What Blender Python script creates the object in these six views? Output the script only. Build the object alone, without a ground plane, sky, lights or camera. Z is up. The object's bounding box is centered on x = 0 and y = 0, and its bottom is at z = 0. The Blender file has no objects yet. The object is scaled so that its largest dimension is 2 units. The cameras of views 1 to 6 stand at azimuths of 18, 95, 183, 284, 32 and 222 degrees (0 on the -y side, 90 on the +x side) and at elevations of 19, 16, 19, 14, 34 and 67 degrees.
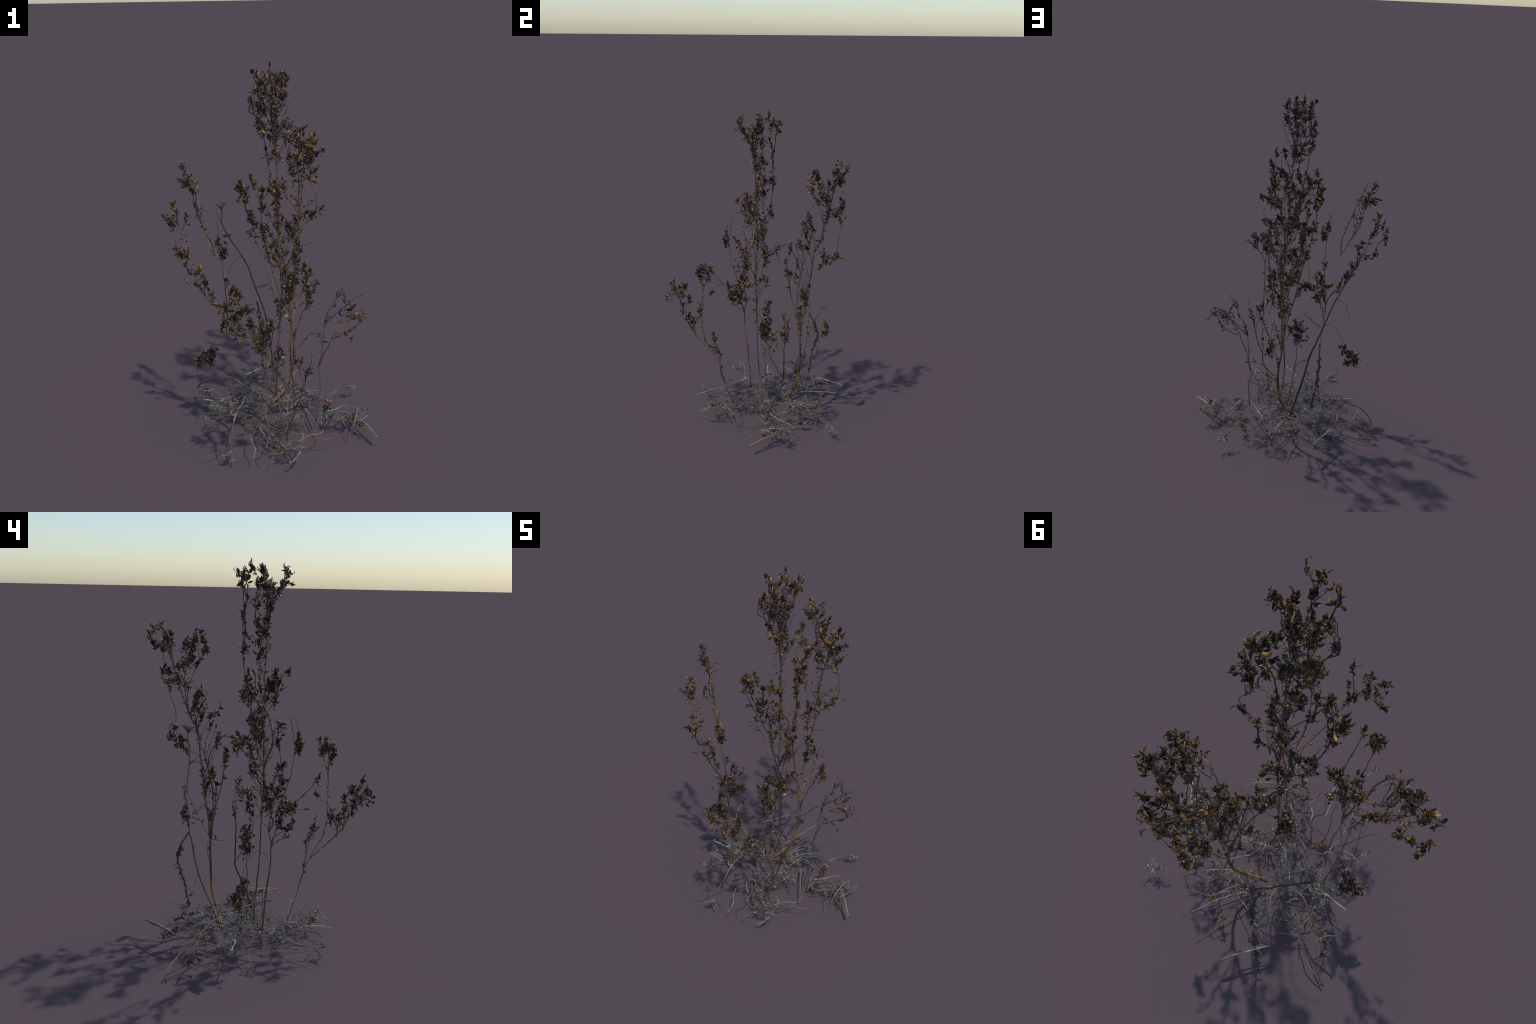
import bpy, math, random
import numpy as np
from mathutils import Vector, Matrix, noise

rng = random.Random(41)
def uni(a, b): return rng.uniform(a, b)
def rdir():
    while True:
        v = Vector((uni(-1, 1), uni(-1, 1), uni(-1, 1)))
        if 0.05 < v.length < 1: return v.normalized()

# ------------------------------------------------------------------ materials
def make_mat(name, stops, scale=14.0, rough=0.45, fine=90.0, bump=0.25, trans=0.0, spec=0.5, mottle=0.35, vary=0.0):
    """Colour from two scales of noise on object coordinates, shifted per object."""
    m = bpy.data.materials.new(name); m.use_nodes = True
    nt = m.node_tree; nt.nodes.clear()
    N = nt.nodes.new; L = nt.links.new
    out = N('ShaderNodeOutputMaterial'); b = N('ShaderNodeBsdfPrincipled')
    tc = N('ShaderNodeTexCoord'); oi = N('ShaderNodeObjectInfo')
    mul = N('ShaderNodeVectorMath'); mul.operation = 'SCALE'; mul.inputs[0].default_value = (17.3, 31.1, 23.7)
    L(oi.outputs['Random'], mul.inputs['Scale'])
    add = N('ShaderNodeVectorMath'); add.operation = 'ADD'
    L(tc.outputs['Object'], add.inputs[0]); L(mul.outputs[0], add.inputs[1])
    n1 = N('ShaderNodeTexNoise'); n1.inputs['Scale'].default_value = scale; n1.inputs['Detail'].default_value = 2
    n2 = N('ShaderNodeTexNoise'); n2.inputs['Scale'].default_value = fine; n2.inputs['Detail'].default_value = 4
    L(add.outputs[0], n1.inputs['Vector']); L(add.outputs[0], n2.inputs['Vector'])
    mix = N('ShaderNodeMath'); mix.operation = 'MULTIPLY_ADD'; mix.inputs[1].default_value = mottle
    sub = N('ShaderNodeMath'); sub.operation = 'SUBTRACT'; sub.inputs[1].default_value = 0.5
    L(n2.outputs['Fac'], sub.inputs[0]); L(sub.outputs[0], mix.inputs[0]); L(n1.outputs['Fac'], mix.inputs[2])
    if vary > 0:      # whole pieces differ from one another
        rs = N('ShaderNodeMath'); rs.operation = 'SUBTRACT'; rs.inputs[1].default_value = 0.5
        rm = N('ShaderNodeMath'); rm.operation = 'MULTIPLY_ADD'; rm.inputs[1].default_value = vary
        L(oi.outputs['Random'], rs.inputs[0]); L(rs.outputs[0], rm.inputs[0]); L(mix.outputs[0], rm.inputs[2]); mix = rm
    mr = N('ShaderNodeMapRange'); mr.inputs['From Min'].default_value = 0.3; mr.inputs['From Max'].default_value = 0.7
    L(mix.outputs[0], mr.inputs['Value'])
    cr = N('ShaderNodeValToRGB'); el = cr.color_ramp.elements
    el[0].position = stops[0][0]; el[0].color = (*stops[0][1], 1)
    el[1].position = stops[-1][0]; el[1].color = (*stops[-1][1], 1)
    for p, c in stops[1:-1]:
        e = el.new(p); e.color = (*c, 1)
    L(mr.outputs[0], cr.inputs['Fac']); L(cr.outputs['Color'], b.inputs['Base Color'])
    b.inputs['Roughness'].default_value = rough
    b.inputs['Specular IOR Level'].default_value = spec
    bp = N('ShaderNodeBump'); bp.inputs['Strength'].default_value = bump; bp.inputs['Distance'].default_value = 0.002
    L(n2.outputs['Fac'], bp.inputs['Height']); L(bp.outputs[0], b.inputs['Normal'])
    if trans > 0:
        t = N('ShaderNodeBsdfTranslucent'); ms = N('ShaderNodeMixShader'); ms.inputs[0].default_value = trans
        L(cr.outputs['Color'], t.inputs['Color']); L(b.outputs[0], ms.inputs[1]); L(t.outputs[0], ms.inputs[2])
        L(ms.outputs[0], out.inputs['Surface'])
    else:
        L(b.outputs[0], out.inputs['Surface'])
    return m

LEAF_TONES = dict(
    dry_leaf=([(0.0, (0.019, 0.013, 0.009)), (0.38, (0.052, 0.030, 0.015)), (0.62, (0.105, 0.056, 0.021)), (0.86, (0.23, 0.118, 0.034)), (1.0, (0.38, 0.21, 0.060))], 0.10),
    dry_bud=([(0.0, (0.025, 0.016, 0.010)), (0.38, (0.076, 0.042, 0.017)), (0.66, (0.175, 0.089, 0.025)), (1.0, (0.50, 0.29, 0.085))], 0.10),
    grey_leaf=([(0.0, (0.021, 0.018, 0.015)), (0.5, (0.045, 0.037, 0.028)), (1.0, (0.105, 0.082, 0.056))], 0.06))
# separate pieces vary piece by piece; joined ones by position, at about leaf size
M_leaf, M_bud, M_dark = [make_mat(k, st, scale=1.6, fine=14.0, trans=tr, rough=0.31, bump=0.12, vary=0.42, mottle=0.2) for k, (st, tr) in LEAF_TONES.items()]
SMALL = {k: make_mat('small_' + k, st, scale=58.0, fine=400.0, trans=tr, rough=0.31, bump=0.12) for k, (st, tr) in LEAF_TONES.items()}
M_stem = make_mat('dry_stem', [(0.0, (0.046, 0.030, 0.019)), (0.5, (0.13, 0.078, 0.042)), (1.0, (0.24, 0.15, 0.08))], scale=6, rough=0.4)
M_darkstem = make_mat('dark_stem', [(0.0, (0.020, 0.020, 0.017)), (0.6, (0.044, 0.041, 0.034)), (1.0, (0.085, 0.072, 0.054))], scale=6, rough=0.5)
M_orange = make_mat('orange_bark', [(0.0, (0.045, 0.026, 0.012)), (0.45, (0.17, 0.088, 0.020)), (1.0, (0.30, 0.17, 0.045))], scale=22, rough=0.45)
M_straw = make_mat('pale_straw', [(0.0, (0.075, 0.060, 0.040)), (0.5, (0.17, 0.142, 0.095)), (1.0, (0.33, 0.29, 0.21))], scale=8, rough=0.55)
M_tan = make_mat('tan_straw', [(0.0, (0.06, 0.038, 0.022)), (0.5, (0.16, 0.098, 0.054)), (1.0, (0.26, 0.17, 0.10))], scale=8, rough=0.5)
M_grey = make_mat('grey_green_litter', [(0.0, (0.034, 0.033, 0.026)), (0.4, (0.085, 0.081, 0.062)), (0.72, (0.17, 0.16, 0.125)), (1.0, (0.34, 0.32, 0.25))], scale=24, rough=0.5, spec=0.4, mottle=0.6)
M_white = make_mat('bleached_litter', [(0.0, (0.12, 0.112, 0.088)), (0.5, (0.24, 0.225, 0.18)), (1.0, (0.42, 0.40, 0.34))], scale=18, rough=0.5, spec=0.35)
M_umbel = make_mat('grey_umbel', [(0.0, (0.05, 0.05, 0.04)), (0.5, (0.11, 0.105, 0.085)), (1.0, (0.20, 0.19, 0.16))], scale=60, rough=0.7)

# ------------------------------------------------------------------ scene tree
col = bpy.context.scene.collection
root = bpy.data.objects.new('dried_weed', None); col.objects.link(root)
root.empty_display_size = 0.1
root['label'] = 'dead dry weed with brown leaves and grey litter'
root['category'] = 'dead plant'

def add_obj(name, mesh, parent=root, mw=None, kind=None):
    o = bpy.data.objects.new(name, mesh); col.objects.link(o); o.parent = parent
    if mw is not None: o.matrix_world = mw
    if kind: o['kind'] = kind
    return o

def mesh_of(name, V, F, mat, smooth=True):
    me = bpy.data.meshes.new(name)
    me.from_pydata([tuple(v) for v in V], [], F)
    me.polygons.foreach_set('use_smooth', [smooth] * len(me.polygons))
    me.materials.append(mat); me.update()
    return me

# ------------------------------------------------------------------ geometry helpers
def spline(pts, step=0.012):
    """Catmull-Rom through control points, resampled."""
    P = [Vector(p) for p in pts]
    if len(P) == 2: P = [P[0], (P[0] + P[1]) / 2, P[1]]
    P = [P[0] * 2 - P[1]] + P + [P[-1] * 2 - P[-2]]
    out = []
    for i in range(1, len(P) - 2):
        a, b, c, d = P[i - 1:i + 3]
        n = max(2, int((c - b).length / step))
        for k in range(n):
            t = k / n
            out.append(0.5 * ((2 * b) + (c - a) * t + (2 * a - 5 * b + 4 * c - d) * t * t + (3 * b - a - 3 * c + d) * t ** 3))
    out.append(P[-2].copy())
    return out

def wobble(pts, amp, freq=9.0, seed=0.0):
    n = len(pts) - 1
    return [p + Vector((noise.noise(p * freq + Vector((seed, 0, 0))), noise.noise(p * freq + Vector((0, seed + 7, 0))), 0)) * amp * min(1, 4 * min(i, n - i) / max(n, 1)) for i, p in enumerate(pts)]

def tube_geo(pts, r0, r1, seg=6, flat=None, knots=0.0):
    """Tapered tube; flat=(axis, factor) squashes it along one axis."""
    V = []; F = []; n = len(pts)
    t = (pts[1] - pts[0]).normalized()
    u = t.orthogonal().normalized()
    for i, p in enumerate(pts):
        t2 = (pts[min(i + 1, n - 1)] - pts[max(i - 1, 0)])
        if t2.length > 1e-9: t = t2.normalized()
        u = (u - t * u.dot(t)).normalized(); w = t.cross(u)
        f = i / (n - 1); r = r0 + (r1 - r0) * f
        if knots: r *= 1 + knots * max(0, noise.noise(p * 26.0))
        for k in range(seg):
            a = 2 * math.pi * k / seg
            o = (u * math.cos(a) + w * math.sin(a)) * r
            if flat is not None:
                ax, fac = flat; o = o - ax * (o.dot(ax) * (1 - fac))
            V.append(p + o)
    for i in range(n - 1):
        for k in range(seg):
            a = i * seg + k; b = i * seg + (k + 1) % seg
            F.append((a, b, b + seg, a + seg))
    F.append(tuple(range(seg - 1, -1, -1))); F.append(tuple((n - 1) * seg + k for k in range(seg)))
    return V, F

class Bag:
    """Collects geometry that ends up in one joined mesh."""
    def __init__(s): s.V = []; s.F = []
    def add(s, V, F, mw=None):
        o = len(s.V)
        s.V += [mw @ Vector(v) for v in V] if mw is not None else list(V)
        s.F += [tuple(i + o for i in f) for f in F]

def leaf_geo(seed, width=0.32, curl=1.0, fold=0.5, twist=0.6, nl=9, nw=4, thick=0.022, ragged=0.25):
    """Dried lance-shaped leaf of length 1 along +x: folded on its midrib, curled, twisted, with ragged edges and thickness."""
    r = random.Random(seed); top = []
    ang = 0.0; x = z = 0.0; ds = 1.0 / nl
    ph = r.uniform(0, 6)
    for i in range(nl + 1):
        t = i / nl
        wd = width * (math.sin(math.pi * min(1, (t * 0.94 + 0.03)) ** 0.75) ** 0.9) * (1 + ragged * math.sin(5 * t + ph) * r.uniform(0.4, 1))
        if i == 0: wd = 0.03
        if i == nl: wd = 0.012
        tw = twist * (t - 0.3)
        for j in range(nw + 1):
            s = (j / nw - 0.5)
            y = s * wd; h = abs(s) * wd * fold + 0.03 * math.sin(7 * t + 4 * s + ph)
            y2 = y * math.cos(tw) - h * math.sin(tw); h2 = y * math.sin(tw) + h * math.cos(tw)
            top.append(Vector((x - h2 * math.sin(ang), y2, z + h2 * math.cos(ang))))
        x += math.cos(ang) * ds; z += math.sin(ang) * ds
        ang -= curl * ds * (0.4 + 1.2 * t)
    # thickness: offset copy along grid normals
    R = nw + 1; n = len(top); V = list(top); nrm = []
    for i in range(nl + 1):
        for j in range(R):
            a = top[max(i - 1, 0) * R + j]; b = top[min(i + 1, nl) * R + j]
            c = top[i * R + max(j - 1, 0)]; d = top[i * R + min(j + 1, nw)]
            k = (b - a).cross(d - c)
            nrm.append(k.normalized() if k.length > 1e-9 else Vector((0, 0, 1)))
    V += [v - m * thick for v, m in zip(top, nrm)]
    F = []
    for i in range(nl):
        for j in range(nw):
            a = i * R + j
            F.append((a, a + R, a + R + 1, a + 1)); F.append((a + n, a + 1 + n, a + R + 1 + n, a + R + n))
    for i in range(nl):
        for j, fl in ((0, 0), (nw, 1)):
            a = i * R + j; q = (a, a + n, a + R + n, a + R)
            F.append(q if not fl else q[::-1])
    for i, fl in ((0, 0), (nl, 1)):
        for j in range(nw):
            a = i * R + j; q = (a, a + 1, a + 1 + n, a + n)
            F.append(q if not fl else q[::-1])
    return V, F

def bud_geo(seed):
    """Dry seed head along +x: a slim core with cupped, pointed bracts opening at the tip."""
    r = random.Random(seed); bag = Bag()
    core = [Vector((x, 0, 0)) for x in (0, 0.2, 0.45, 0.62)]
    V, F = tube_geo(core, 0.05, 0.06, seg=6); 
    for k, rad in enumerate((0.035, 0.13, 0.12, 0.03)):
        for j in range(6):
            v = V[k * 6 + j]; l = math.hypot(v.y, v.z) or 1
            V[k * 6 + j] = Vector((v.x, v.y / l * rad, v.z / l * rad))
    bag.add(V, F)
    nb = r.randint(4, 6)
    for k in range(nb):
        V, F = leaf_geo(seed * 31 + k, width=r.uniform(0.22, 0.34), curl=r.uniform(-0.2, 1.5), fold=0.7, twist=r.uniform(-.5, .5), nl=6, nw=2, thick=0.03)
        m = Matrix.Rotation(2 * math.pi * k / nb + r.uniform(-.3, .3), 4, 'X') @ Matrix.Translation((r.uniform(0, .12), 0, 0.04)) @ Matrix.Rotation(-r.uniform(0.05, 0.5), 4, 'Y') @ Matrix.Scale(r.uniform(0.7, 1.0), 4)
        bag.add(V, F, m)
    return bag.V, bag.F

LEAF = [leaf_geo(i, width=w, curl=c, fold=f, twist=t) for i, (w, c, f, t) in enumerate([
    (0.34, 0.8, 0.5, 0.7), (0.42, 1.5, 0.7, -0.6), (0.26, 1.1, 0.4, 1.2), (0.30, 2.4, 0.6, 0.4),
    (0.38, -0.6, 0.8, -1.0), (0.22, 1.9, 0.5, -1.4), (0.46, 0.5, 0.9, 0.9), (0.28, 3.2, 0.5, 0.2)])]
BUD = [bud_geo(100 + i) for i in range(6)]

def frame(P, d, roll=None, s=1.0):
    """Matrix with local +x along d, at P, scaled s."""
    d = d.normalized(); q = d.to_track_quat('X', 'Z').to_matrix().to_4x4()
    return Matrix.Translation(P) @ q @ Matrix.Rotation(uni(0, 6.283) if roll is None else roll, 4, 'X') @ Matrix.Scale(s, 4)

leaves = []      # (size, variant, matrix, material)
buds = []
def put_leaf(P, d, s, mat=None):
    if mat is None: mat = M_dark if rng.random() < 0.28 else M_leaf
    leaves.append((s, rng.randrange(len(LEAF)), frame(P, d, s=s), mat))
def put_bud(P, d, s, mat=None):
    buds.append((s, rng.randrange(len(BUD)), frame(P - d.normalized() * s * 0.85, d, s=s), mat or (M_dark if rng.random() < 0.3 else M_bud)))

# ------------------------------------------------------------------ main stems
# control points in metres (base first), radius at base and tip
STEMS = {
 'tall': dict(p=[(0.047, 0.040, 0.058), (0.022, 0.030, 0.185), (0.016, 0.017, 0.323), (0.030, 0.007, 0.480), (0.035, 0.005, 0.630), (0.050, 0.0, 0.830), (0.046, 0.0, 0.980), (0.038, 0.003, 1.150), (0.037, 0.001, 1.360), (0.025, -0.004, 1.550), (0.016, -0.013, 1.670), (0.005, -0.012, 1.760), (0.012, 0.0, 1.900)], r=(0.0042, 0.0020)),
 'umbel': dict(p=[(-0.034, 0.206, 0.055), (-0.055, 0.240, 0.170), (-0.098, 0.300, 0.360), (-0.135, 0.328, 0.542), (-0.179, 0.333, 0.677), (-0.201, 0.329, 0.741), (-0.238, 0.328, 0.850), (-0.266, 0.313, 0.912), (-0.313, 0.286, 0.999), (-0.338, 0.276, 1.047), (-0.366, 0.262, 1.120), (-0.366, 0.275, 1.150), (-0.367, 0.270, 1.204)], r=(0.0062, 0.0030), mat=M_darkstem, flat=(Vector((0.2, 0.98, 0)), 0.3)),
 'orange_foot': dict(p=[(-0.074, 0.178, 0.062), (-0.045, 0.197, 0.100), (-0.012, 0.226, 0.138), (0.005, 0.241, 0.169), (0.025, 0.265, 0.222), (0.033, 0.276, 0.270), (0.041, 0.281, 0.330)], r=(0.0066, 0.0068), mat=M_orange),
 'second': dict(p=[(0.041, 0.281, 0.322), (0.043, 0.285, 0.400), (0.036, 0.284, 0.490), (0.028, 0.284, 0.547), (0.030, 0.294, 0.655), (0.034, 0.323, 0.795), (0.042, 0.337, 0.911), (0.050, 0.350, 1.020), (0.052, 0.358, 1.120), (0.040, 0.391, 1.179), (0.036, 0.414, 1.263), (0.044, 0.431, 1.358), (0.061, 0.434, 1.442), (0.090, 0.440, 1.520)], r=(0.0068, 0.0020)),
 'second_left': dict(p=[(0.028, 0.284, 0.547), (0.020, 0.272, 0.640), (-0.011, 0.258, 0.805), (-0.044, 0.275, 0.950), (-0.055, 0.299, 1.044), (-0.064, 0.334, 1.154), (-0.060, 0.350, 1.290)], r=(0.0042, 0.0018)),
 'second_front': dict(p=[(0.029, 0.276, 0.543), (0.018, 0.260, 0.668), (0.010, 0.211, 0.876), (0.005, 0.190, 1.020)], r=(0.0036, 0.0018)),
 'second_back': dict(p=[(0.040, 0.391, 1.179), (0.005, 0.425, 1.300), (-0.035, 0.460, 1.450), (-0.085, 0.485, 1.600), (-0.110, 0.497, 1.670)], r=(0.0034, 0.0016)),
 'second_arch': dict(p=[(0.028, 0.284, 0.547), (0.040, 0.345, 0.640), (0.055, 0.400, 0.730), (0.072, 0.437, 0.800), (0.078, 0.448, 0.790), (0.082, 0.450, 0.720)], r=(0.0038, 0.0012)),
 'left': dict(p=[(-0.215, -0.064, 0.060), (-0.199, -0.068, 0.167), (-0.199, -0.074, 0.256), (-0.197, -0.088, 0.412), (-0.203, -0.100, 0.490), (-0.210, -0.106, 0.600), (-0.219, -0.100, 0.665), (-0.216, -0.090, 0.705), (-0.200, -0.105, 0.800), (-0.180, -0.122, 0.890)], r=(0.0050, 0.0026), flat=(Vector((1, 0, 0)), 0.45)),
 'left_lean': dict(p=[(-0.216, -0.095, 0.690), (-0.233, -0.120, 0.745), (-0.268, -0.113, 0.795), (-0.335, -0.103, 0.901), (-0.381, -0.103, 0.995), (-0.424, -0.110, 1.059), (-0.440, -0.086, 1.110), (-0.469, -0.084, 1.188), (-0.485, -0.065, 1.235)], r=(0.0034, 0.0018)),
 'left_thin': dict(p=[(-0.216, -0.092, 0.700), (-0.200, -0.150, 0.850), (-0.192, -0.195, 1.000), (-0.205, -0.205, 1.120), (-0.219, -0.190, 1.261), (-0.208, -0.205, 1.258), (-0.203, -0.222, 1.215), (-0.200, -0.225, 1.180)], r=(0.0026, 0.0013)),
 'sprig': dict(p=[(-0.283, -0.075, 1.040), (-0.288, -0.110, 1.128), (-0.308, -0.125, 1.188), (-0.331, -0.115, 1.260), (-0.354, -0.090, 1.334), (-0.382, -0.058, 1.416), (-0.404, -0.057, 1.486)], r=(0.0042, 0.0014)),
 'sprig_side': dict(p=[(-0.283, -0.075, 1.042), (-0.322, -0.057, 1.121), (-0.359, -0.046, 1.194), (-0.396, -0.035, 1.284), (-0.404, -0.040, 1.344), (-0.413, -0.037, 1.396), (-0.438, -0.030, 1.450), (-0.460, -0.036, 1.502)], r=(0.0040, 0.0012)),
 'front': dict(p=[(0.115, -0.130, 0.060), (0.124, -0.149, 0.129), (0.139, -0.164, 0.182), (0.163, -0.181, 0.241), (0.171, -0.190, 0.295), (0.177, -0.212, 0.375), (0.181, -0.262, 0.480), (0.186, -0.314, 0.604), (0.184, -0.320, 0.780), (0.181, -0.320, 0.960), (0.182, -0.318, 1.060)], r=(0.0040, 0.0016), flat=(Vector((0, 1, 0)), 0.6)),
 'front_lean': dict(p=[(0.178, -0.240, 0.430), (0.147, -0.314, 0.514), (0.135, -0.370, 0.575), (0.121, -0.422, 0.645), (0.100, -0.455, 0.725), (0.085, -0.478, 0.785), (0.050, -0.515, 0.850), (0.010, -0.545, 0.885)], r=(0.0032, 0.0016)),
 'front_side': dict(p=[(0.169, -0.190, 0.287), (0.198, -0.202, 0.350), (0.223, -0.208, 0.437), (0.240, -0.205, 0.525), (0.262, -0.228, 0.580), (0.272, -0.255, 0.640)], r=(0.0030, 0.0012)),
 'right': dict(p=[(0.220, 0.088, 0.066), (0.224, 0.130, 0.178), (0.226, 0.164, 0.251), (0.210, 0.190, 0.332), (0.222, 0.195, 0.420), (0.232, 0.195, 0.534), (0.235, 0.200, 0.600)], r=(0.0050, 0.0034), flat=(Vector((1, 0, 0)), 0.5), mat=M_darkstem),
 'right_long': dict(p=[(0.235, 0.200, 0.600), (0.290, 0.222, 0.660), (0.340, 0.225, 0.710), (0.385, 0.222, 0.757), (0.430, 0.235, 0.785)], r=(0.0026, 0.0012), mat=M_darkstem),
 'right_up': dict(p=[(0.235, 0.200, 0.590), (0.260, 0.225, 0.690), (0.320, 0.195, 0.790), (0.350, 0.195, 0.848)], r=(0.0026, 0.0010)),
 'right_low': dict(p=[(0.215, 0.185, 0.360), (0.245, 0.140, 0.450), (0.276, 0.115, 0.515), (0.307, 0.110, 0.590), (0.369, 0.132, 0.693), (0.457, 0.135, 0.742)], r=(0.0034, 0.0012)),
 'right_lowest': dict(p=[(0.300, 0.125, 0.560), (0.345, 0.140, 0.590), (0.387, 0.139, 0.617), (0.463, 0.100, 0.700)], r=(0.0022, 0.0010), mat=M_darkstem),
 'hanging': dict(p=[(-0.190, 0.330, 0.640), (-0.190, 0.376, 0.559), (-0.189, 0.391, 0.485), (-0.184, 0.360, 0.380), (-0.168, 0.345, 0.276), (-0.163, 0.332, 0.236)], r=(0.0040, 0.0025), mat=M_darkstem),
 'left_wire': dict(p=[(-0.233, -0.120, 0.745), (-0.263, -0.116, 0.780), (-0.311, -0.120, 0.819), (-0.348, -0.129, 0.882), (-0.377, -0.140, 0.946), (-0.420, -0.150, 1.005), (-0.450, -0.186, 1.060)], r=(0.0020, 0.0010), mat=M_darkstem),
 'second_low': dict(p=[(0.042, 0.284, 0.390), (0.075, 0.305, 0.410), (0.105, 0.322, 0.455), (0.132, 0.327, 0.482), (0.171, 0.313, 0.484), (0.213, 0.274, 0.467)], r=(0.0024, 0.0012), mat=M_darkstem),
 'tall_wire': dict(p=[(0.016, 0.0, 0.780), (-0.008, -0.019, 0.925), (-0.049, 0.005, 1.033), (-0.075, -0.050, 1.140), (-0.086, -0.097, 1.192)], r=(0.0020, 0.0010)),
 'mid_thin': dict(p=[(-0.020, 0.060, 0.110), (-0.040, 0.055, 0.260), (-0.055, 0.055, 0.420), (-0.055, 0.060, 0.560), (-0.050, 0.070, 0.680)], r=(0.0030, 0.0020)),
}
nodes = []       # (stem key, point) the twigs may spring from
for key, s in STEMS.items():
    pts = spline(s['p'])
    pts = wobble(pts, 0.0042, 17, len(key))
    V, F = tube_geo(pts, s['r'][0], s['r'][1], seg=8, flat=s.get('flat'), knots=0.35)
    add_obj('stem', mesh_of('stem', V, F, s.get('mat', M_stem)))
    for i, p in enumerate(pts):
        if i % 2 == 0: nodes.append((key, p, (pts[min(i + 1, len(pts) - 1)] - pts[max(i - 1, 0)]).normalized()))

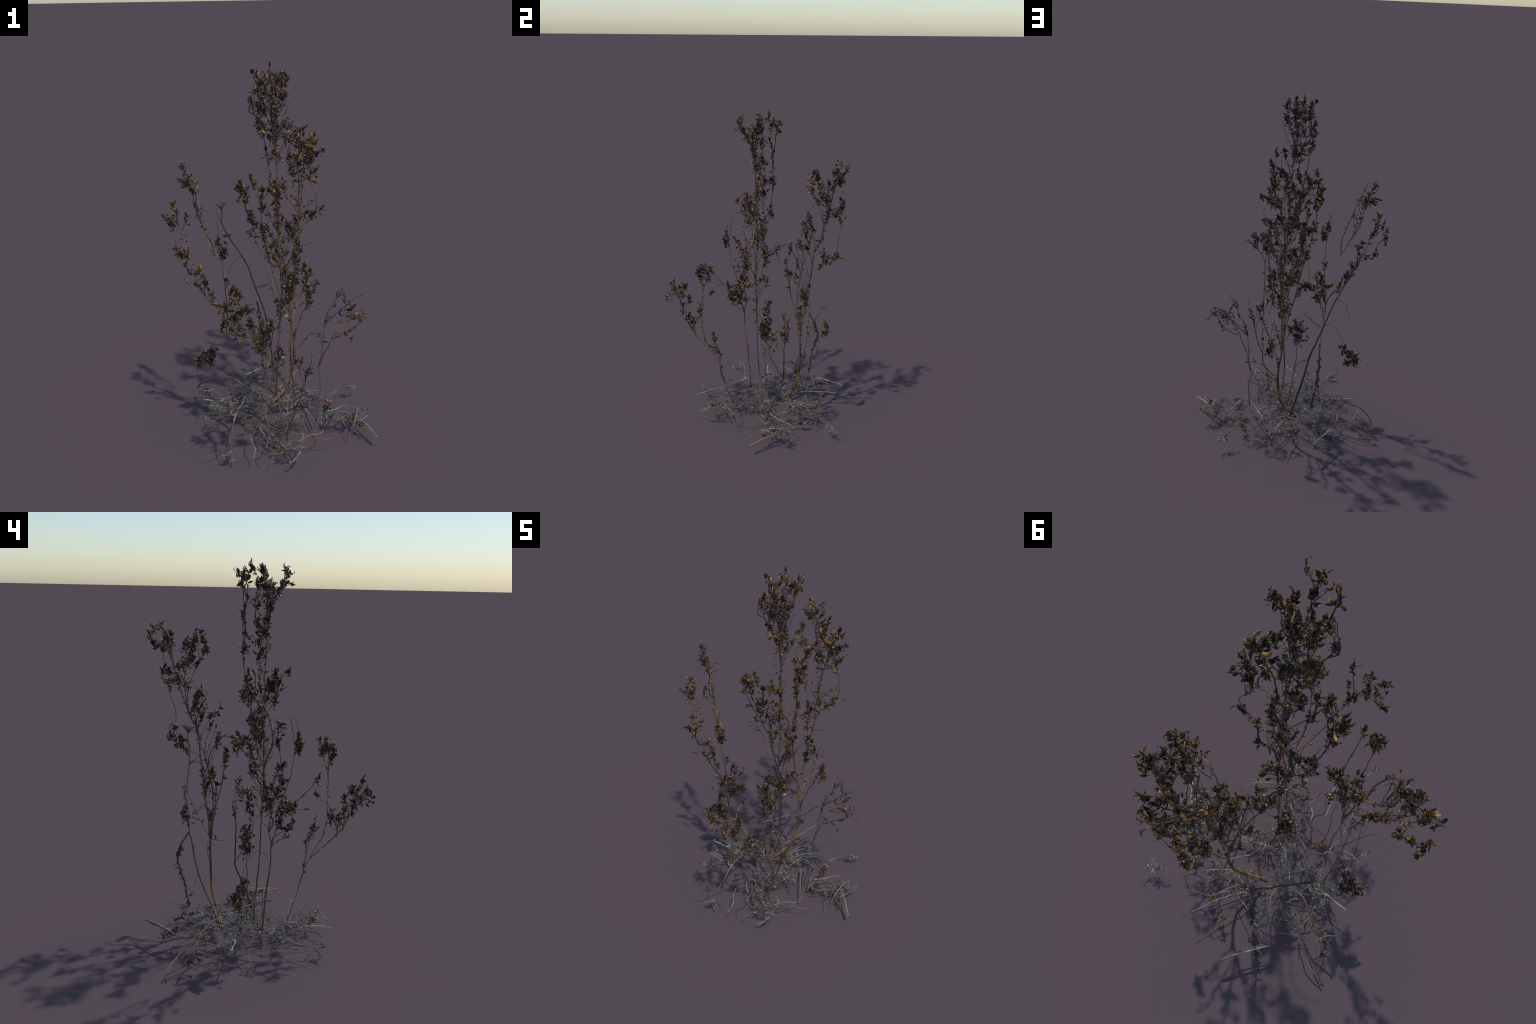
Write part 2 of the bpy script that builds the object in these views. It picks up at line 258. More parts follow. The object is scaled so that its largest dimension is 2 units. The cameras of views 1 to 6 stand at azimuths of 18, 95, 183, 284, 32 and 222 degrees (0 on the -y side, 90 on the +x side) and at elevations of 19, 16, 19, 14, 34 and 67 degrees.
# ------------------------------------------------------------------ seed-head clusters, by the stem that bears them
CLUSTERS = {
 'tall': [(-0.062, 0.000, 1.955), (-0.020, 0.093, 1.646), (-0.026, 0.084, 1.411), (-0.025, 0.073, 1.974), (-0.095, -0.001, 1.968), (-0.018, 0.060, 1.960), (0.065, 0.023, 1.958), (-0.059, 0.090, 1.945), (0.065, -0.088, 1.955), (0.022, -0.096, 1.950), (0.022, 0.148, 1.950), (0.030, 0.019, 1.945), (0.032, -0.109, 1.933), (0.083, 0.015, 1.931), (-0.004, 0.082, 1.924), (0.002, 0.109, 1.919), (-0.023, -0.110, 1.918), (-0.059, -0.001, 1.905), (-0.058, 0.024, 1.901), (0.023, 0.123, 1.896), (-0.059, -0.043, 1.892), (0.035, -0.017, 1.892), (-0.022, -0.025, 1.890), (0.033, -0.082, 1.887), (0.006, 0.023, 1.874), (0.076, -0.024, 1.871), (0.072, -0.057, 1.865), (-0.033, -0.076, 1.850), (-0.092, -0.044, 1.837), (0.024, -0.007, 1.833), (-0.069, 0.070, 1.825), (-0.060, 0.026, 1.806), (-0.097, 0.020, 1.799), (-0.033, -0.038, 1.792), (-0.080, 0.085, 1.753), (-0.050, -0.016, 1.718), (-0.072, 0.025, 1.698), (0.077, 0.069, 1.698), (0.011, 0.041, 1.696), (-0.036, -0.030, 1.685), (0.010, 0.016, 1.676), (-0.012, -0.009, 1.660), (0.072, 0.030, 1.660), (-0.008, 0.096, 1.581), (-0.055, 0.094, 1.577), (0.053, -0.123, 1.464),
          (0.122, 0.032, 1.674), (0.153, 0.055, 1.631), (0.135, 0.114, 1.613), (0.135, 0.064, 1.602), (0.095, 0.024, 1.569), (0.133, 0.036, 1.552), (0.129, 0.062, 1.525)],
 'tall ': [(0.094, 0.056, 1.156), (-0.089, 0.135, 1.133), (0.132, -0.052, 1.086), (-0.047, 0.047, 1.076), (0.006, -0.054, 1.417), (-0.019, -0.091, 1.419), (0.048, -0.044, 1.406), (0.030, -0.060, 1.330), (-0.030, -0.070, 1.330), (-0.075, -0.076, 1.477), (-0.070, -0.078, 1.451), (-0.126, -0.082, 1.438), (-0.141, -0.051, 1.427), (-0.145, -0.084, 1.423), (-0.160, -0.022, 1.406), (-0.080, 0.083, 1.364), (-0.118, -0.056, 1.358), (-0.109, 0.014, 1.261), (-0.123, 0.040, 1.246), (-0.103, 0.003, 1.218), (-0.058, 0.021, 1.200), (-0.009, 0.064, 1.093), (0.182, 0.056, 1.280), (0.114, 0.042, 1.252), (0.150, -0.060, 1.173), (0.020, 0.094, 1.115), (0.056, 0.049, 0.974), (0.057, 0.073, 0.950), (0.133, -0.077, 0.893), (0.069, 0.093, 0.812), (0.110, -0.101, 0.862)],
 'second': [(0.060, 0.340, 0.930), (0.042, 0.300, 0.850), (0.100, 0.300, 0.900), (0.116, 0.376, 1.482), (0.006, 0.507, 1.118), (-0.047, 0.426, 1.117), (-0.021, 0.269, 0.700), (0.073, 0.352, 1.646), (0.049, 0.370, 1.632), (0.046, 0.334, 1.618), (0.122, 0.354, 1.615), (0.033, 0.369, 1.610), (0.109, 0.440, 1.597), (0.104, 0.386, 1.591), (0.036, 0.393, 1.567), (0.083, 0.330, 1.561), (0.117, 0.334, 1.557), (0.120, 0.467, 1.553), (0.166, 0.431, 1.520), (0.139, 0.420, 1.504), (0.063, 0.454, 1.485), (0.072, 0.536, 1.443), (0.050, 0.532, 1.435), (0.125, 0.501, 1.409), (0.119, 0.435, 1.354), (0.207, 0.288, 1.252), (0.158, 0.284, 1.219), (0.148, 0.316, 1.203), (0.105, 0.503, 1.146), (0.062, 0.258, 1.074), (-0.025, 0.417, 1.045), (0.173, 0.290, 0.821)],
 'second_back': [(-0.129, 0.548, 1.638), (-0.069, 0.560, 1.668), (-0.120, 0.502, 1.684), (-0.063, 0.497, 1.640), (-0.027, 0.480, 1.639), (-0.116, 0.466, 1.625), (0.002, 0.515, 1.611), (-0.080, 0.370, 1.599), (-0.157, 0.535, 1.597), (0.0, 0.483, 1.591), (-0.034, 0.525, 1.568), (-0.086, 0.386, 1.495), (-0.027, 0.439, 1.481), (-0.015, 0.515, 1.475), (0.008, 0.540, 1.443), (-0.011, 0.448, 1.413), (-0.033, 0.510, 1.388), (-0.075, 0.318, 1.350), (-0.032, 0.320, 1.347)],
 'second_left': [(-0.049, 0.335, 1.283), (-0.012, 0.265, 1.183), (-0.060, 0.300, 1.235), (-0.072, 0.318, 1.345), (-0.086, 0.201, 1.142), (-0.066, 0.296, 1.294), (-0.065, 0.245, 0.954)],
 'second_front': [(-0.039, 0.181, 1.057), (0.103, 0.224, 1.023), (0.024, 0.197, 1.008), (-0.035, 0.188, 0.991)],
 'second_arch': [(0.086, 0.450, 0.699), (0.081, 0.450, 0.650), (0.106, 0.449, 0.630)],
 'left': [(-0.179, -0.122, 0.887), (-0.202, -0.153, 0.813), (-0.070, -0.157, 0.805), (-0.158, -0.138, 0.756), (-0.105, -0.190, 0.805), (-0.178, -0.215, 0.838), (-0.207, -0.188, 0.720), (-0.086, -0.317, 0.965)],
 'left_lean': [(-0.494, -0.086, 1.307), (-0.479, -0.096, 1.284), (-0.530, -0.123, 1.247), (-0.494, -0.119, 1.238), (-0.550, -0.054, 1.228), (-0.464, 0.001, 1.217), (-0.546, -0.005, 1.199), (-0.494, -0.072, 1.092), (-0.421, -0.211, 1.091), (-0.392, -0.175, 1.075), (-0.450, -0.060, 1.060), (-0.485, -0.079, 1.057), (-0.349, -0.100, 0.998), (-0.335, -0.103, 0.930), (-0.365, -0.110, 0.965), (-0.300, -0.110, 0.860), (-0.400, -0.148, 0.970), (-0.355, -0.133, 0.890)],
 'left_thin': [(-0.205, -0.223, 1.181), (-0.169, -0.225, 1.142), (-0.182, -0.236, 1.118)],
 'sprig_side': [(-0.460, -0.037, 1.501), (-0.463, -0.031, 1.423), (-0.403, -0.054, 1.414)],
 'front': [(0.254, -0.296, 1.094), (0.261, -0.251, 1.082), (0.179, -0.306, 1.075), (0.205, -0.342, 1.040), (0.255, -0.265, 1.034), (0.174, -0.347, 1.029), (0.183, -0.333, 0.996)],
 'front_lean': [(0.147, -0.506, 0.908), (0.025, -0.364, 0.758), (0.038, -0.361, 0.726), (0.159, -0.416, 0.748), (0.018, -0.282, 0.850), (0.004, -0.540, 0.896), (0.030, -0.458, 0.885), (-0.059, -0.486, 0.842), (0.082, -0.418, 0.831), (0.077, -0.471, 0.776), (0.151, -0.386, 0.699)],
 'front_side': [(0.271, -0.257, 0.570), (0.183, -0.256, 0.621), (0.218, -0.243, 0.597)],
}
UP = Vector((0, 0, 1))
twig_pts = []
def twig(P, key, r=0.0015):
    """Grow a twig from the cheapest node of the bearing stem up to P."""
    best = None; fam = key.strip()
    for k, q, t in nodes:
        if k != fam and not k.startswith(fam + '>'): continue
        d = P - q; h = math.hypot(d.x, d.y)
        if d.z < 0.02: pen = 0.5 + 4 * abs(d.z)
        else: pen = max(0, h - 0.27 * d.z) * 3.0 + (0.14 if k != fam else 0.0)
        c = d.length + pen
        if best is None or c < best[0]: best = (c, q, t)
    _, q, t = best
    d = P - q; L = d.length
    if L < 0.012: return q, t
    up = UP if P.z > q.z - 0.02 else Vector((0, 0, -0.4))
    c1 = q + (t + UP * 0.5).normalized() * L * 0.40 + d * 0.08; c2 = P - d * 0.24 - up * L * 0.10
    if P.z < q.z + 0.02: c1 = q + t * L * 0.4 + UP * L * 0.15; c2 = P - d * 0.1 + UP * L * 0.3
    pts = []
    n = max(4, int(L / 0.012))
    for i in range(n + 1):
        u = i / n
        pts.append(q * (1 - u) ** 3 + c1 * 3 * u * (1 - u) ** 2 + c2 * 3 * u * u * (1 - u) + P * u ** 3)
    pts = wobble(pts, 0.0055, 24, uni(0, 50))
    V, F = tube_geo(pts, r * 1.6, r * 0.95, seg=5, knots=0.6)
    add_obj('twig', mesh_of('twig', V, F, M_darkstem if rng.random() < 0.35 else M_stem))
    for i, p in enumerate(pts[2:], 2):
        if i % 2 == 0: nodes.append((fam + '>', p, (pts[min(i + 1, n)] - pts[i - 1]).normalized()))
    twig_pts.append(pts)
    return q, (pts[-1] - pts[-2]).normalized()

def cluster(P, d, n=4, size=0.024, spread=0.02, reach=0.05):
    """Ragged knot: a few open seed heads at the tip and shrivelled leaves pressed along the twig behind it, of uneven bulk."""
    f = uni(0.55, 1.5)
    put_bud(P, d + rdir() * 0.3, uni(1.0, 1.5) * size)
    for k in range(int(f * 1.6)):
        off = rdir() * spread - d * uni(0, reach * 0.5); put_bud(P + off, d * 0.9 + off.normalized() * 0.5, uni(0.7, 1.2) * size)
    for i in range(int(n * f)):
        back = rng.random() * reach * (0.5 + 0.5 * f)
        out = (rdir() - d * 0.2).normalized()
        dd = (out * 0.8 + d * uni(-0.2, 1.3)).normalized()
        put_leaf(P - d * back + out * spread * uni(0.0, 0.6), dd, size * uni(0.6, 1.35))

for key, pts in CLUSTERS.items():
    for P in sorted(pts, key=lambda p: p[2]):
        P = Vector(P)
        q, d = twig(P, key)
        dense = P.z > 1.8 or key.startswith('second_back') and P.z > 1.55
        cluster(P, (d + UP * 0.5).normalized(), n=11, size=0.0245, spread=0.014, reach=0.05)

# slender side twigs that run up beside the stems, bare or thinly leaved
RIGHT_TIPS = [(0.423, 0.243, 0.779), (0.349, 0.203, 0.844), (0.319, 0.217, 0.809), (0.385, 0.190, 0.740), (0.330, 0.150, 0.720), (0.300, 0.180, 0.700)]
LOW_TIPS = [(0.457, 0.135, 0.741), (0.448, 0.165, 0.721), (0.400, 0.110, 0.690), (0.370, 0.100, 0.640)]
TOP_TIPS = [(-0.463, -0.031, 1.423), (-0.403, -0.054, 1.414), (-0.440, -0.040, 1.460), (-0.380, -0.080, 1.380), (-0.360, -0.100, 1.330)]
for key, tips, n, drop, leafy in (('tall', CLUSTERS['tall'], 26, 0.10, 0), ('tall', CLUSTERS['tall '], 26, 0.08, 1), ('second', CLUSTERS['second'], 26, 0.10, 1), ('second_back', CLUSTERS['second_back'], 14, 0.08, 0),
                               ('second_left', CLUSTERS['second_left'], 7, 0.06, 1), ('left_lean', CLUSTERS['left_lean'], 9, 0.06, 1), ('left', CLUSTERS['left'], 8, 0.04, 1), ('front', CLUSTERS['front'], 7, 0.08, 1),
                               ('front_lean', CLUSTERS['front_lean'], 8, 0.06, 1), ('right', RIGHT_TIPS, 9, 0.03, 2), ('right_low', LOW_TIPS, 7, 0.03, 2), ('sprig', TOP_TIPS, 6, 0.03, 2), ('sprig_side', TOP_TIPS, 6, 0.03, 2)):
    for i in range(n):
        P = Vector(rng.choice(tips)) + Vector((rng.gauss(0, 0.018), rng.gauss(0, 0.018), -uni(0, drop)))
        q, d = twig(P, key, r=0.0012)
        if leafy:
            for k in range(3 if leafy == 1 else 5): put_leaf(P - d * uni(0, 0.03 if leafy == 1 else 0.09), (d + rdir()).normalized(), uni(0.014, 0.028))

for i in range(30):          # bare wands crowding round the tall and the second stem
    a = uni(0, 6.283); r = uni(0.02, 0.085); z = uni(1.0, 1.5)
    twig(Vector((0.03 + r * math.cos(a), 0.0 + 0.9 * r * math.sin(a), z)), 'tall', r=0.0012)
    if i % 2: twig(Vector((0.05 + r * math.cos(a), 0.33 + 0.12 * (z - 1.0) + r * math.sin(a), z - 0.1)), 'second', r=0.0012)

# leaves along the upper stems and twigs
for pts in twig_pts:
    for a, b in zip(pts[1:-1], pts[2:]):
        g = noise.noise(b * 11.0)
        if rng.random() < (0.85 if g > 0.12 else 0.10) * (b - a).length / 0.013:
            d = (b - a).normalized() * uni(-0.1, 1.0) + rdir() * 0.7
            put_leaf(b, d.normalized(), uni(0.010, 0.026) * (1.15 if g > 0.12 else 0.8), M_dark if rng.random() < 0.35 else M_leaf)
for key, z0, gap in (('tall', 0.62, 0.03), ('second', 0.55, 0.035), ('second_left', 0.6, 0.04), ('second_front', 0.6, 0.05), ('second_back', 1.2, 0.03), ('left_lean', 0.8, 0.035), ('sprig', 1.08, 0.03), ('sprig_side', 1.08, 0.03), ('front', 0.3, 0.07), ('front_lean', 0.5, 0.05), ('front_side', 0.3, 0.05), ('right', 0.45, 0.06), ('right_long', 0.5, 0.05), ('right_up', 0.5, 0.04), ('right_low', 0.42, 0.045), ('right_lowest', .5, 0.08), ('second_arch', .6, .06), ('second_low', .3, .03), ('left_wire', .7, .05), ('tall_wire', .7, .05)):
    P = spline(STEMS[key]['p']); acc = 0
    for a, b in zip(P[:-1], P[1:]):
        if b.z < z0: continue
        acc += (b - a).length
        if acc > (0.3 if noise.noise(b * 11.0) > 0.1 else 1.3) * gap * uni(0.6, 1.4):
            acc = 0
            put_leaf(b, ((b - a).normalized() * 0.5 + rdir()).normalized(), uni(0.014, 0.032), M_dark if rng.random() < 0.45 else M_leaf)

# drooping heavy heads: masses of hanging withered leaves
def droop(C, rad, n, size=0.03, mat=None):
    C = Vector(C)
    for i in range(n):
        v = rdir(); P = C + Vector((v.x * rad[0], v.y * rad[1], v.z * rad[2])) * uni(0.25, 1)
        if rng.random() < 0.3: put_bud(P, Vector((uni(-1, 1), uni(-1, 1), -0.6)), size * uni(0.8, 1.2), mat)
        else: put_leaf(P, Vector((uni(-.8, .8), uni(-.8, .8), -0.9)), size * uni(0.6, 1.3), mat)
droop((-0.060, 0.062, 0.580), (0.060, 0.04, 0.10), 100, 0.028)
droop((0.03, 0.07, 0.74), (0.04, 0.04, 0.08), 30, 0.026)
for C, n in (((-0.165, -0.155, 0.820), 14), ((-0.080, -0.160, 0.808), 10), ((-0.156, -0.135, 0.880), 12), ((-0.150, -0.070, 0.828), 9), ((-0.195, -0.200, 0.735), 16), ((-0.160, -0.135, 0.735), 14), ((-0.228, -0.165, 0.800), 10), ((-0.190, -0.150, 0.945), 9), ((-0.120, -0.150, 0.800), 10), ((-0.195, -0.140, 0.780), 12)):
    droop(C, (0.024, 0.024, 0.032), n, 0.026)
for C, n in (((-0.350, 0.003, 0.455), 14), ((-0.385, 0.008, 0.425), 24), ((-0.425, -0.005, 0.405), 22), ((-0.370, 0.040, 0.385), 20), ((-0.425, 0.0, 0.365), 18), ((-0.320, 0.0, 0.475), 8)):
    droop(C, (0.026, 0.026, 0.030), n, 0.028)
for C, n in (((0.015, -0.520, 0.825), 12), ((0.083, -0.540, 0.838), 10), ((0.088, -0.555, 0.795), 10), ((0.030, -0.461, 0.878), 10), ((0.115, -0.453, 0.845), 10), ((0.139, -0.380, 0.705), 8), ((0.0, -0.545, 0.885), 8), ((0.050, -0.500, 0.850), 10)):
    droop(C, (0.022, 0.022, 0.030), n, 0.025)
droop((0.090, 0.450, 0.655), (0.022, 0.015, 0.07), 24, 0.026, M_bud)
droop((-0.010, 0.440, 1.065), (0.05, 0.045, 0.04), 26, 0.026)
droop((0.015, 0.490, 1.105), (0.03, 0.03, 0.03), 12, 0.026)
droop((-0.185, -0.228, 1.140), (0.022, 0.02, 0.055), 24, 0.025)
droop((0.195, -0.315, 1.045), (0.05, 0.04, 0.045), 30, 0.025)
for C, n in (((0.0, 0.0, 1.840), 18), ((0.0, 0.010, 1.790), 14), ((0.0, 0.005, 1.700), 16), ((0.020, 0.020, 1.640), 12), ((0.010, 0.0, 1.580), 8), ((0.090, 0.420, 1.470), 14), ((-0.070, 0.480, 1.580), 14), ((0.010, 0.420, 1.380), 10)):
    for i in range(n):       # dark shrivelled core close to the stems
        v = rdir(); put_leaf(Vector(C) + Vector((v.x * 0.028, v.y * 0.028, v.z * 0.035)), (rdir() + UP * 0.4).normalized(), uni(0.016, 0.030), M_dark if rng.random() < 0.6 else M_leaf)
P = spline(STEMS['hanging']['p'])
for i, p in enumerate(P):
    if i < 6: continue
    for k in range(2):
        put_leaf(p, (rdir() * 0.7 + Vector((0, 0, -1))).normalized(), uni(0.018, 0.032), M_dark)
V, F = tube_geo(spline([(-0.216, -0.095, 0.560), (-0.260, -0.050, 0.600), (-0.315, -0.005, 0.545), (-0.350, 0.005, 0.480), (-0.385, 0.005, 0.420)]), 0.0018, 0.0012, seg=5)
add_obj('twig', mesh_of('twig', V, F, M_stem))

# ------------------------------------------------------------------ flat-topped flower head and feathery leaves of the dark stem
top = Vector((-0.367, 0.270, 1.200))
for i in range(26):
    a = i * 2.399; r = 0.026 * math.sqrt(i / 26)
    tip = top + Vector((math.cos(a) * r, math.sin(a) * r, 0.020 - r * 0.12 + uni(-.002, .002)))
    if i % 2 == 0:
        V, F = tube_geo(spline([top - UP * 0.012, top * 0.5 + tip * 0.5 - UP * 0.006, tip]), 0.0011, 0.0008, seg=4)
        add_obj('flower_stalk', mesh_of('flower_stalk', V, F, M_darkstem))
    bag = Bag()
    for k in range(5):
        c = tip + rdir() * 0.0028
        V, F = tube_geo([c - UP * 0.0028, c - UP * 0.0015, c + UP * 0.001, c + UP * 0.0026], 0.0022, 0.0022, seg=6)
        for j in range(6): V[j] = c + (V[j] - c) * 0.6; V[18 + j] = c + (V[18 + j] - c) * 0.7
        bag.add(V, F)
    add_obj('floret', mesh_of('floret', bag.V, bag.F, M_umbel))

def feather(pts, w, n, mat, name='feathery_leaf', r=0.0012):
    """Withered finely cut leaf: a midrib with curled threads on both sides."""
    pts = spline(pts, 0.006); bag = Bag()
    V, F = tube_geo(pts, r, r * 0.5, seg=4); bag.add(V, F)
    for i in range(n):
        p = pts[rng.randrange(1, len(pts) - 1)]
        d = rdir(); L = w * uni(0.4, 1.1); e = rdir()
        V, F = tube_geo(spline([p, p + d * L * 0.5 + e * L * 0.15, p + d * L * 0.8 + e * L * 0.5], 0.006), r * 0.7, r * 0.4, seg=4)
        bag.add(V, F)
    return add_obj(name, mesh_of(name, bag.V, bag.F, mat), kind='stuff')

feather([(-0.201, 0.329, 0.735), (-0.160, 0.300, 0.745), (-0.120, 0.270, 0.770), (-0.090, 0.255, 0.790)], 0.022, 60, M_dark)
feather([(-0.266, 0.313, 0.912), (-0.310, 0.310, 0.890), (-0.335, 0.300, 0.840), (-0.350, 0.300, 0.800)], 0.014, 26, M_dark)
feather([(-0.330, 0.280, 1.035), (-0.345, 0.240, 1.046), (-0.320, 0.225, 1.050)], 0.014, 26, M_dark)
for s in (-1, 1):
    put_leaf(Vector((-0.330, 0.278, 1.040)), Vector((-0.6 * s, -0.5, 0.1)), 0.045, M_dark)
feather([(-0.128, 0.325, 0.530), (-0.080, 0.345, 0.520), (-0.050, 0.350, 0.480), (-0.062, 0.345, 0.445)], 0.018, 40, M_dark)
feather([(-0.105, 0.306, 0.400), (-0.125, 0.315, 0.350), (-0.130, 0.318, 0.310)], 0.012, 18, M_dark)
V, F = tube_geo(spline([(-0.366, 0.262, 1.120), (-0.385, 0.262, 1.150), (-0.398, 0.265, 1.185)]), 0.0018, 0.0014, seg=5)
add_obj('twig', mesh_of('twig', V, F, M_darkstem))

# ------------------------------------------------------------------ litter on the ground
STRAW = [
 ([(0.186, -0.347, 0.070), (0.205, -0.325, 0.082), (0.222, -0.299, 0.098), (0.225, -0.265, 0.127), (0.190, -0.225, 0.085), (0.162, -0.193, 0.045)], 0.0030, M_white),
 ([(0.186, -0.347, 0.070), (0.186, -0.345, 0.088)], 0.0026, M_white),
 ([(0.205, -0.184, 0.150), (0.215, -0.178, 0.135), (0.205, -0.190, 0.115), (0.185, -0.200, 0.110)], 0.0026, M_white),
 ([(0.570, 0.027, 0.064), (0.510, 0.095, 0.080), (0.447, 0.162, 0.078), (0.420, 0.200, 0.090)], 0.0046, M_straw),
 ([(0.566, 0.020, 0.064), (0.500, 0.085, 0.070), (0.440, 0.127, 0.066)], 0.0040, M_straw),
 ([(-0.540, 0.240, 0.080), (-0.507, 0.213, 0.130), (-0.455, 0.201, 0.168), (-0.386, 0.196, 0.190), (-0.290, 0.155, 0.225), (-0.225, 0.140, 0.205), (-0.177, 0.150, 0.170)], 0.0040, M_tan),
 ([(-0.530, 0.280, 0.090), (-0.483, 0.272, 0.128), (-0.382, 0.215, 0.180), (-0.300, 0.170, 0.215)], 0.0032, M_tan),
 ([(-0.560, 0.330, 0.004), (-0.470, 0.260, 0.100), (-0.380, 0.210, 0.150)], 0.0022, M_tan),
 ([(-0.150, -0.020, 0.205), (-0.160, -0.048, 0.190), (-0.183, -0.089, 0.144), (-0.166, -0.235, 0.087), (-0.125, -0.355, 0.060)], 0.0030, M_straw),
 ([(-0.183, -0.089, 0.144), (-0.200, -0.110, 0.150), (-0.205, -0.100, 0.175)], 0.0022, M_white),
 ([(0.126, 0.218, 0.060), (0.200, 0.090, 0.080), (0.277, -0.035, 0.075)], 0.0040, M_straw),
 ([(-0.074, 0.003, 0.090), (-0.035, -0.050, 0.085), (0.0, -0.096, 0.072), (0.080, -0.150, 0.050), (0.162, -0.193, 0.036)], 0.0038, M_grey),
 ([(0.170, 0.020, 0.040), (0.172, 0.018, 0.150), (0.175, 0.020, 0.230)], 0.0024, M_straw),
 ([(0.055, 0.240, 0.075), (0.110, 0.340, 0.080), (0.170, 0.440, 0.060)], 0.0028, M_straw),
 ([(-0.020, 0.215, 0.085), (0.080, 0.250, 0.080), (0.180, 0.290, 0.060)], 0.0030, M_straw),
 ([(-0.060, 0.160, 0.070), (0.020, 0.320, 0.080), (0.060, 0.440, 0.060)], 0.0030, M_straw),
 ([(-0.050, 0.289, 0.125), (0.0, 0.400, 0.160), (0.038, 0.521, 0.177)], 0.0026, M_straw),
 ([(-0.188, 0.572, 0.124), (-0.240, 0.470, 0.128), (-0.298, 0.373, 0.125)], 0.0058, M_straw),
 ([(-0.186, 0.572, 0.120), (-0.225, 0.480, 0.112), (-0.270, 0.400, 0.118), (-0.310, 0.370, 0.135)], 0.0036, M_grey),
 ([(-0.120, 0.150, 0.110), (-0.160, 0.240, 0.135), (-0.201, 0.281, 0.140), (-0.260, 0.330, 0.110)], 0.0030, M_straw),
 ([(-0.559, 0.319, 0.045), (-0.465, 0.310, 0.070), (-0.368, 0.257, 0.110), (-0.290, 0.200, 0.150)], 0.0030, M_tan),
 ([(-0.425, 0.032, 0.135), (-0.380, 0.038, 0.130), (-0.307, 0.043, 0.128), (-0.220, 0.070, 0.120)], 0.0032, M_white),
 ([(-0.425, 0.032, 0.135), (-0.418, 0.045, 0.142)], 0.0028, M_white),
 ([(-0.100, 0.080, 0.200), (-0.060, 0.052, 0.215), (-0.020, 0.040, 0.205)], 0.0034, M_white),
]
for p, r, m in STRAW:
    V, F = tube_geo(wobble(spline(p), 0.004, 20, len(p)), r, r * 0.6, seg=6, knots=0.6)
    add_obj('straw', mesh_of('straw', V, F, m))

HEARTS = [(0.06, 0.01), (0.11, 0.08), (-0.06, 0.0), (-0.15, 0.08), (-0.29, 0.05), (0.04, -0.14), (0.14, -0.20), (0.28, 0.13), (0.13, 0.30), (0.0, 0.24), (-0.23, 0.22), (-0.38, 0.2), (-0.1, 0.38), (0.42, 0.16), (-0.16, -0.2)]
for i in range(62):
    a = Vector((*rng.choice(HEARTS), 0)) + Vector((rng.gauss(0, 0.05), rng.gauss(0, 0.05), 0)); ang = uni(0, 6.283); L = uni(0.08, 0.26)
    d = Vector((math.cos(ang), math.sin(ang), 0))
    if (a + d * L).length > 0.5: d = -d
    z0, z1 = uni(0.02, 0.12), uni(0.03, 0.15)
    p = [a + UP * z0, a + d * L * 0.35 + UP * (z0 * 0.6 + z1 * 0.4 + uni(0, 0.03)), a + d * L * 0.7 + Vector((-d.y, d.x, 0)) * uni(-.03, .03) + UP * (z0 * 0.3 + z1 * 0.7 + uni(-0.01, 0.03)), a + d * L + UP * z1]
    V, F = tube_geo(wobble(spline(p), 0.006, 20, i), uni(0.0016, 0.0030), 0.0012, seg=5, knots=0.6)
    add_obj('straw', mesh_of('straw', V, F, rng.choice((M_straw, M_straw, M_tan, M_grey, M_grey, M_white))))

# tufts of withered feathery leaves: centre, half extents, number of threads, bleached share
TUFTS = [
 ((0.060, 0.010, 0.085), (0.13, 0.08, 0.035), 16), ((0.110, 0.080, 0.080), (0.06, 0.05, 0.035), 9),
 ((-0.060, -0.010, 0.095), (0.06, 0.06, 0.05), 9), ((-0.150, 0.080, 0.130), (0.14, 0.09, 0.055), 15),
 ((-0.290, 0.050, 0.125), (0.12, 0.08, 0.04), 16), ((-0.290, -0.130, 0.170), (0.04, 0.07, 0.04), 10),
 ((0.040, -0.140, 0.070), (0.10, 0.07, 0.035), 14), ((0.140, -0.200, 0.065), (0.07, 0.06, 0.035), 9),
 ((0.300, 0.125, 0.085), (0.10, 0.09, 0.045), 24), ((0.420, 0.170, 0.085), (0.06, 0.05, 0.03), 9), ((0.470, 0.215, 0.100), (0.06, 0.06, 0.03), 7),
 ((0.318, 0.503, 0.078), (0.05, 0.035, 0.03), 6), ((-0.125, -0.355, 0.075), (0.04, 0.05, 0.04), 8),
 ((-0.145, 0.140, 0.190), (0.05, 0.06, 0.05), 9), ((0.130, 0.300, 0.075), (0.08, 0.08, 0.03), 10),
 ((0.0, 0.240, 0.075), (0.14, 0.10, 0.03), 14), ((-0.230, 0.220, 0.090), (0.13, 0.09, 0.04), 12),
 ((-0.180, 0.290, 0.125), (0.08, 0.07, 0.035), 10), ((0.230, -0.270, 0.110), (0.04, 0.05, 0.03), 5),
]
for C, e, n in TUFTS:
    C = Vector(C)
    for k in range(int(n * 0.85)):
        v = rdir() * uni(0.2, 1.0)
        p = C + Vector((v.x * e[0], v.y * e[1], v.z * e[2]))
        d = Vector((uni(-1, 1), uni(-1, 1), uni(-.35, .45))).normalized(); L = uni(0.05, 0.11)
        b = rdir() * L * 0.35
        q = [p - d * L * 0.5, p - d * L * 0.15 + b * 0.6, p + d * L * 0.2 + b * 0.5, p + d * L * 0.42 - b * 0.2]
        for w in q: w.z = max(w.z, 0.012)
        feather(q, uni(0.009, 0.019), int(L * 300), M_white if rng.random() < 0.14 else M_grey, 'withered_leaf', r=uni(0.0014, 0.0023))
        put_leaf(p, (d + rdir() * 0.6).normalized(), uni(0.012, 0.024), M_grey if rng.random() < 0.8 else M_white)

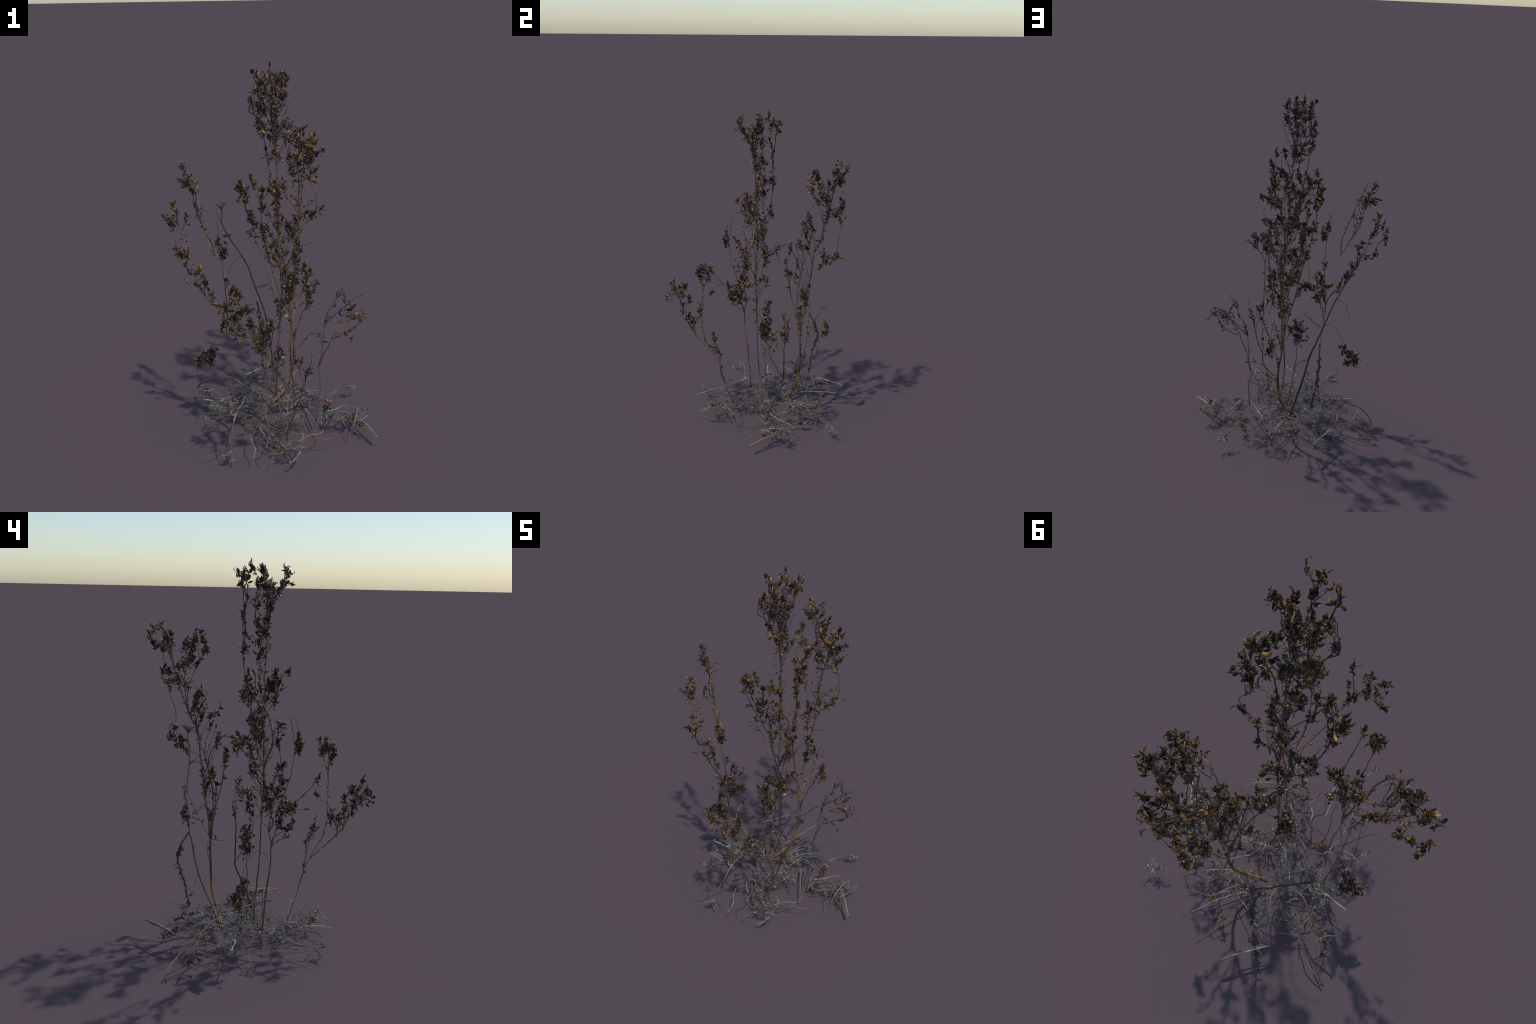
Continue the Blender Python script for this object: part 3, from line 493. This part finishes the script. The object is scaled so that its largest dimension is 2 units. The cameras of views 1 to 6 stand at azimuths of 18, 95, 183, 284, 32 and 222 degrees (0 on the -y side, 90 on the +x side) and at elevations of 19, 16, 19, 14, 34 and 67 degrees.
# rust-brown leaf sprigs lying in the litter: path, leaf count, leaf size
SPRIG = [
 ([(-0.110, -0.075, 0.115), (-0.130, -0.095, 0.108), (-0.135, -0.120, 0.095)], 12, M_bud),
 ([(0.080, -0.240, 0.085), (0.110, -0.260, 0.090), (0.135, -0.280, 0.080)], 10, M_bud),
 ([(0.010, 0.435, 0.100), (0.040, 0.410, 0.085), (0.080, 0.380, 0.080)], 16, M_bud),
 ([(-0.085, 0.450, 0.100), (-0.060, 0.440, 0.095), (-0.020, 0.430, 0.095)], 14, M_bud),
 ([(0.160, -0.300, 0.095), (0.140, -0.280, 0.100)], 6, M_bud),
 ([(0.500, 0.060, 0.070), (0.440, 0.127, 0.082), (0.380, 0.170, 0.080)], 26, M_leaf),
 ([(-0.130, 0.330, 0.118), (-0.200, 0.380, 0.112), (-0.255, 0.420, 0.100), (-0.311, 0.455, 0.090)], 46, M_dark),
 ([(0.260, 0.230, 0.080), (0.240, 0.290, 0.060), (0.230, 0.350, 0.050)], 22, M_leaf),
 ([(-0.500, 0.250, 0.060), (-0.450, 0.220, 0.090), (-0.420, 0.160, 0.080)], 12, M_leaf),
]
for path, n, mat in SPRIG:
    pts = spline(path, 0.006)
    V, F = tube_geo(pts, 0.0018, 0.0012, seg=5); add_obj('twig', mesh_of('twig', V, F, M_tan))
    for k in range(n):
        p = pts[rng.randrange(len(pts))]
        put_leaf(p, (rdir() + Vector((0, 0, -0.1))).normalized(), uni(0.018, 0.034), mat)

# ------------------------------------------------------------------ emit leaves and seed heads
def emit(items, geos, name, rest_name, limit):
    items.sort(key=lambda t: -t[0]); cache = {}
    bags = {}
    for i, (s, v, mw, mat) in enumerate(items):
        if i < limit:
            if (v, mat.name) not in cache: cache[(v, mat.name)] = mesh_of(name, *geos[v], mat)
            add_obj(name, cache[(v, mat.name)], mw=mw)
        else:
            bags.setdefault(mat.name, (SMALL.get(mat.name, mat), Bag()))[1].add(*geos[v], mw)
    for mat, bag in bags.values():
        add_obj(rest_name, mesh_of(rest_name, bag.V, bag.F, mat), kind='stuff')
emit(leaves, LEAF, 'leaf', 'small_leaf', 300)
emit(buds, BUD, 'seed_head', 'small_seed_head', 300)
print('leaves', len(leaves), 'buds', len(buds))
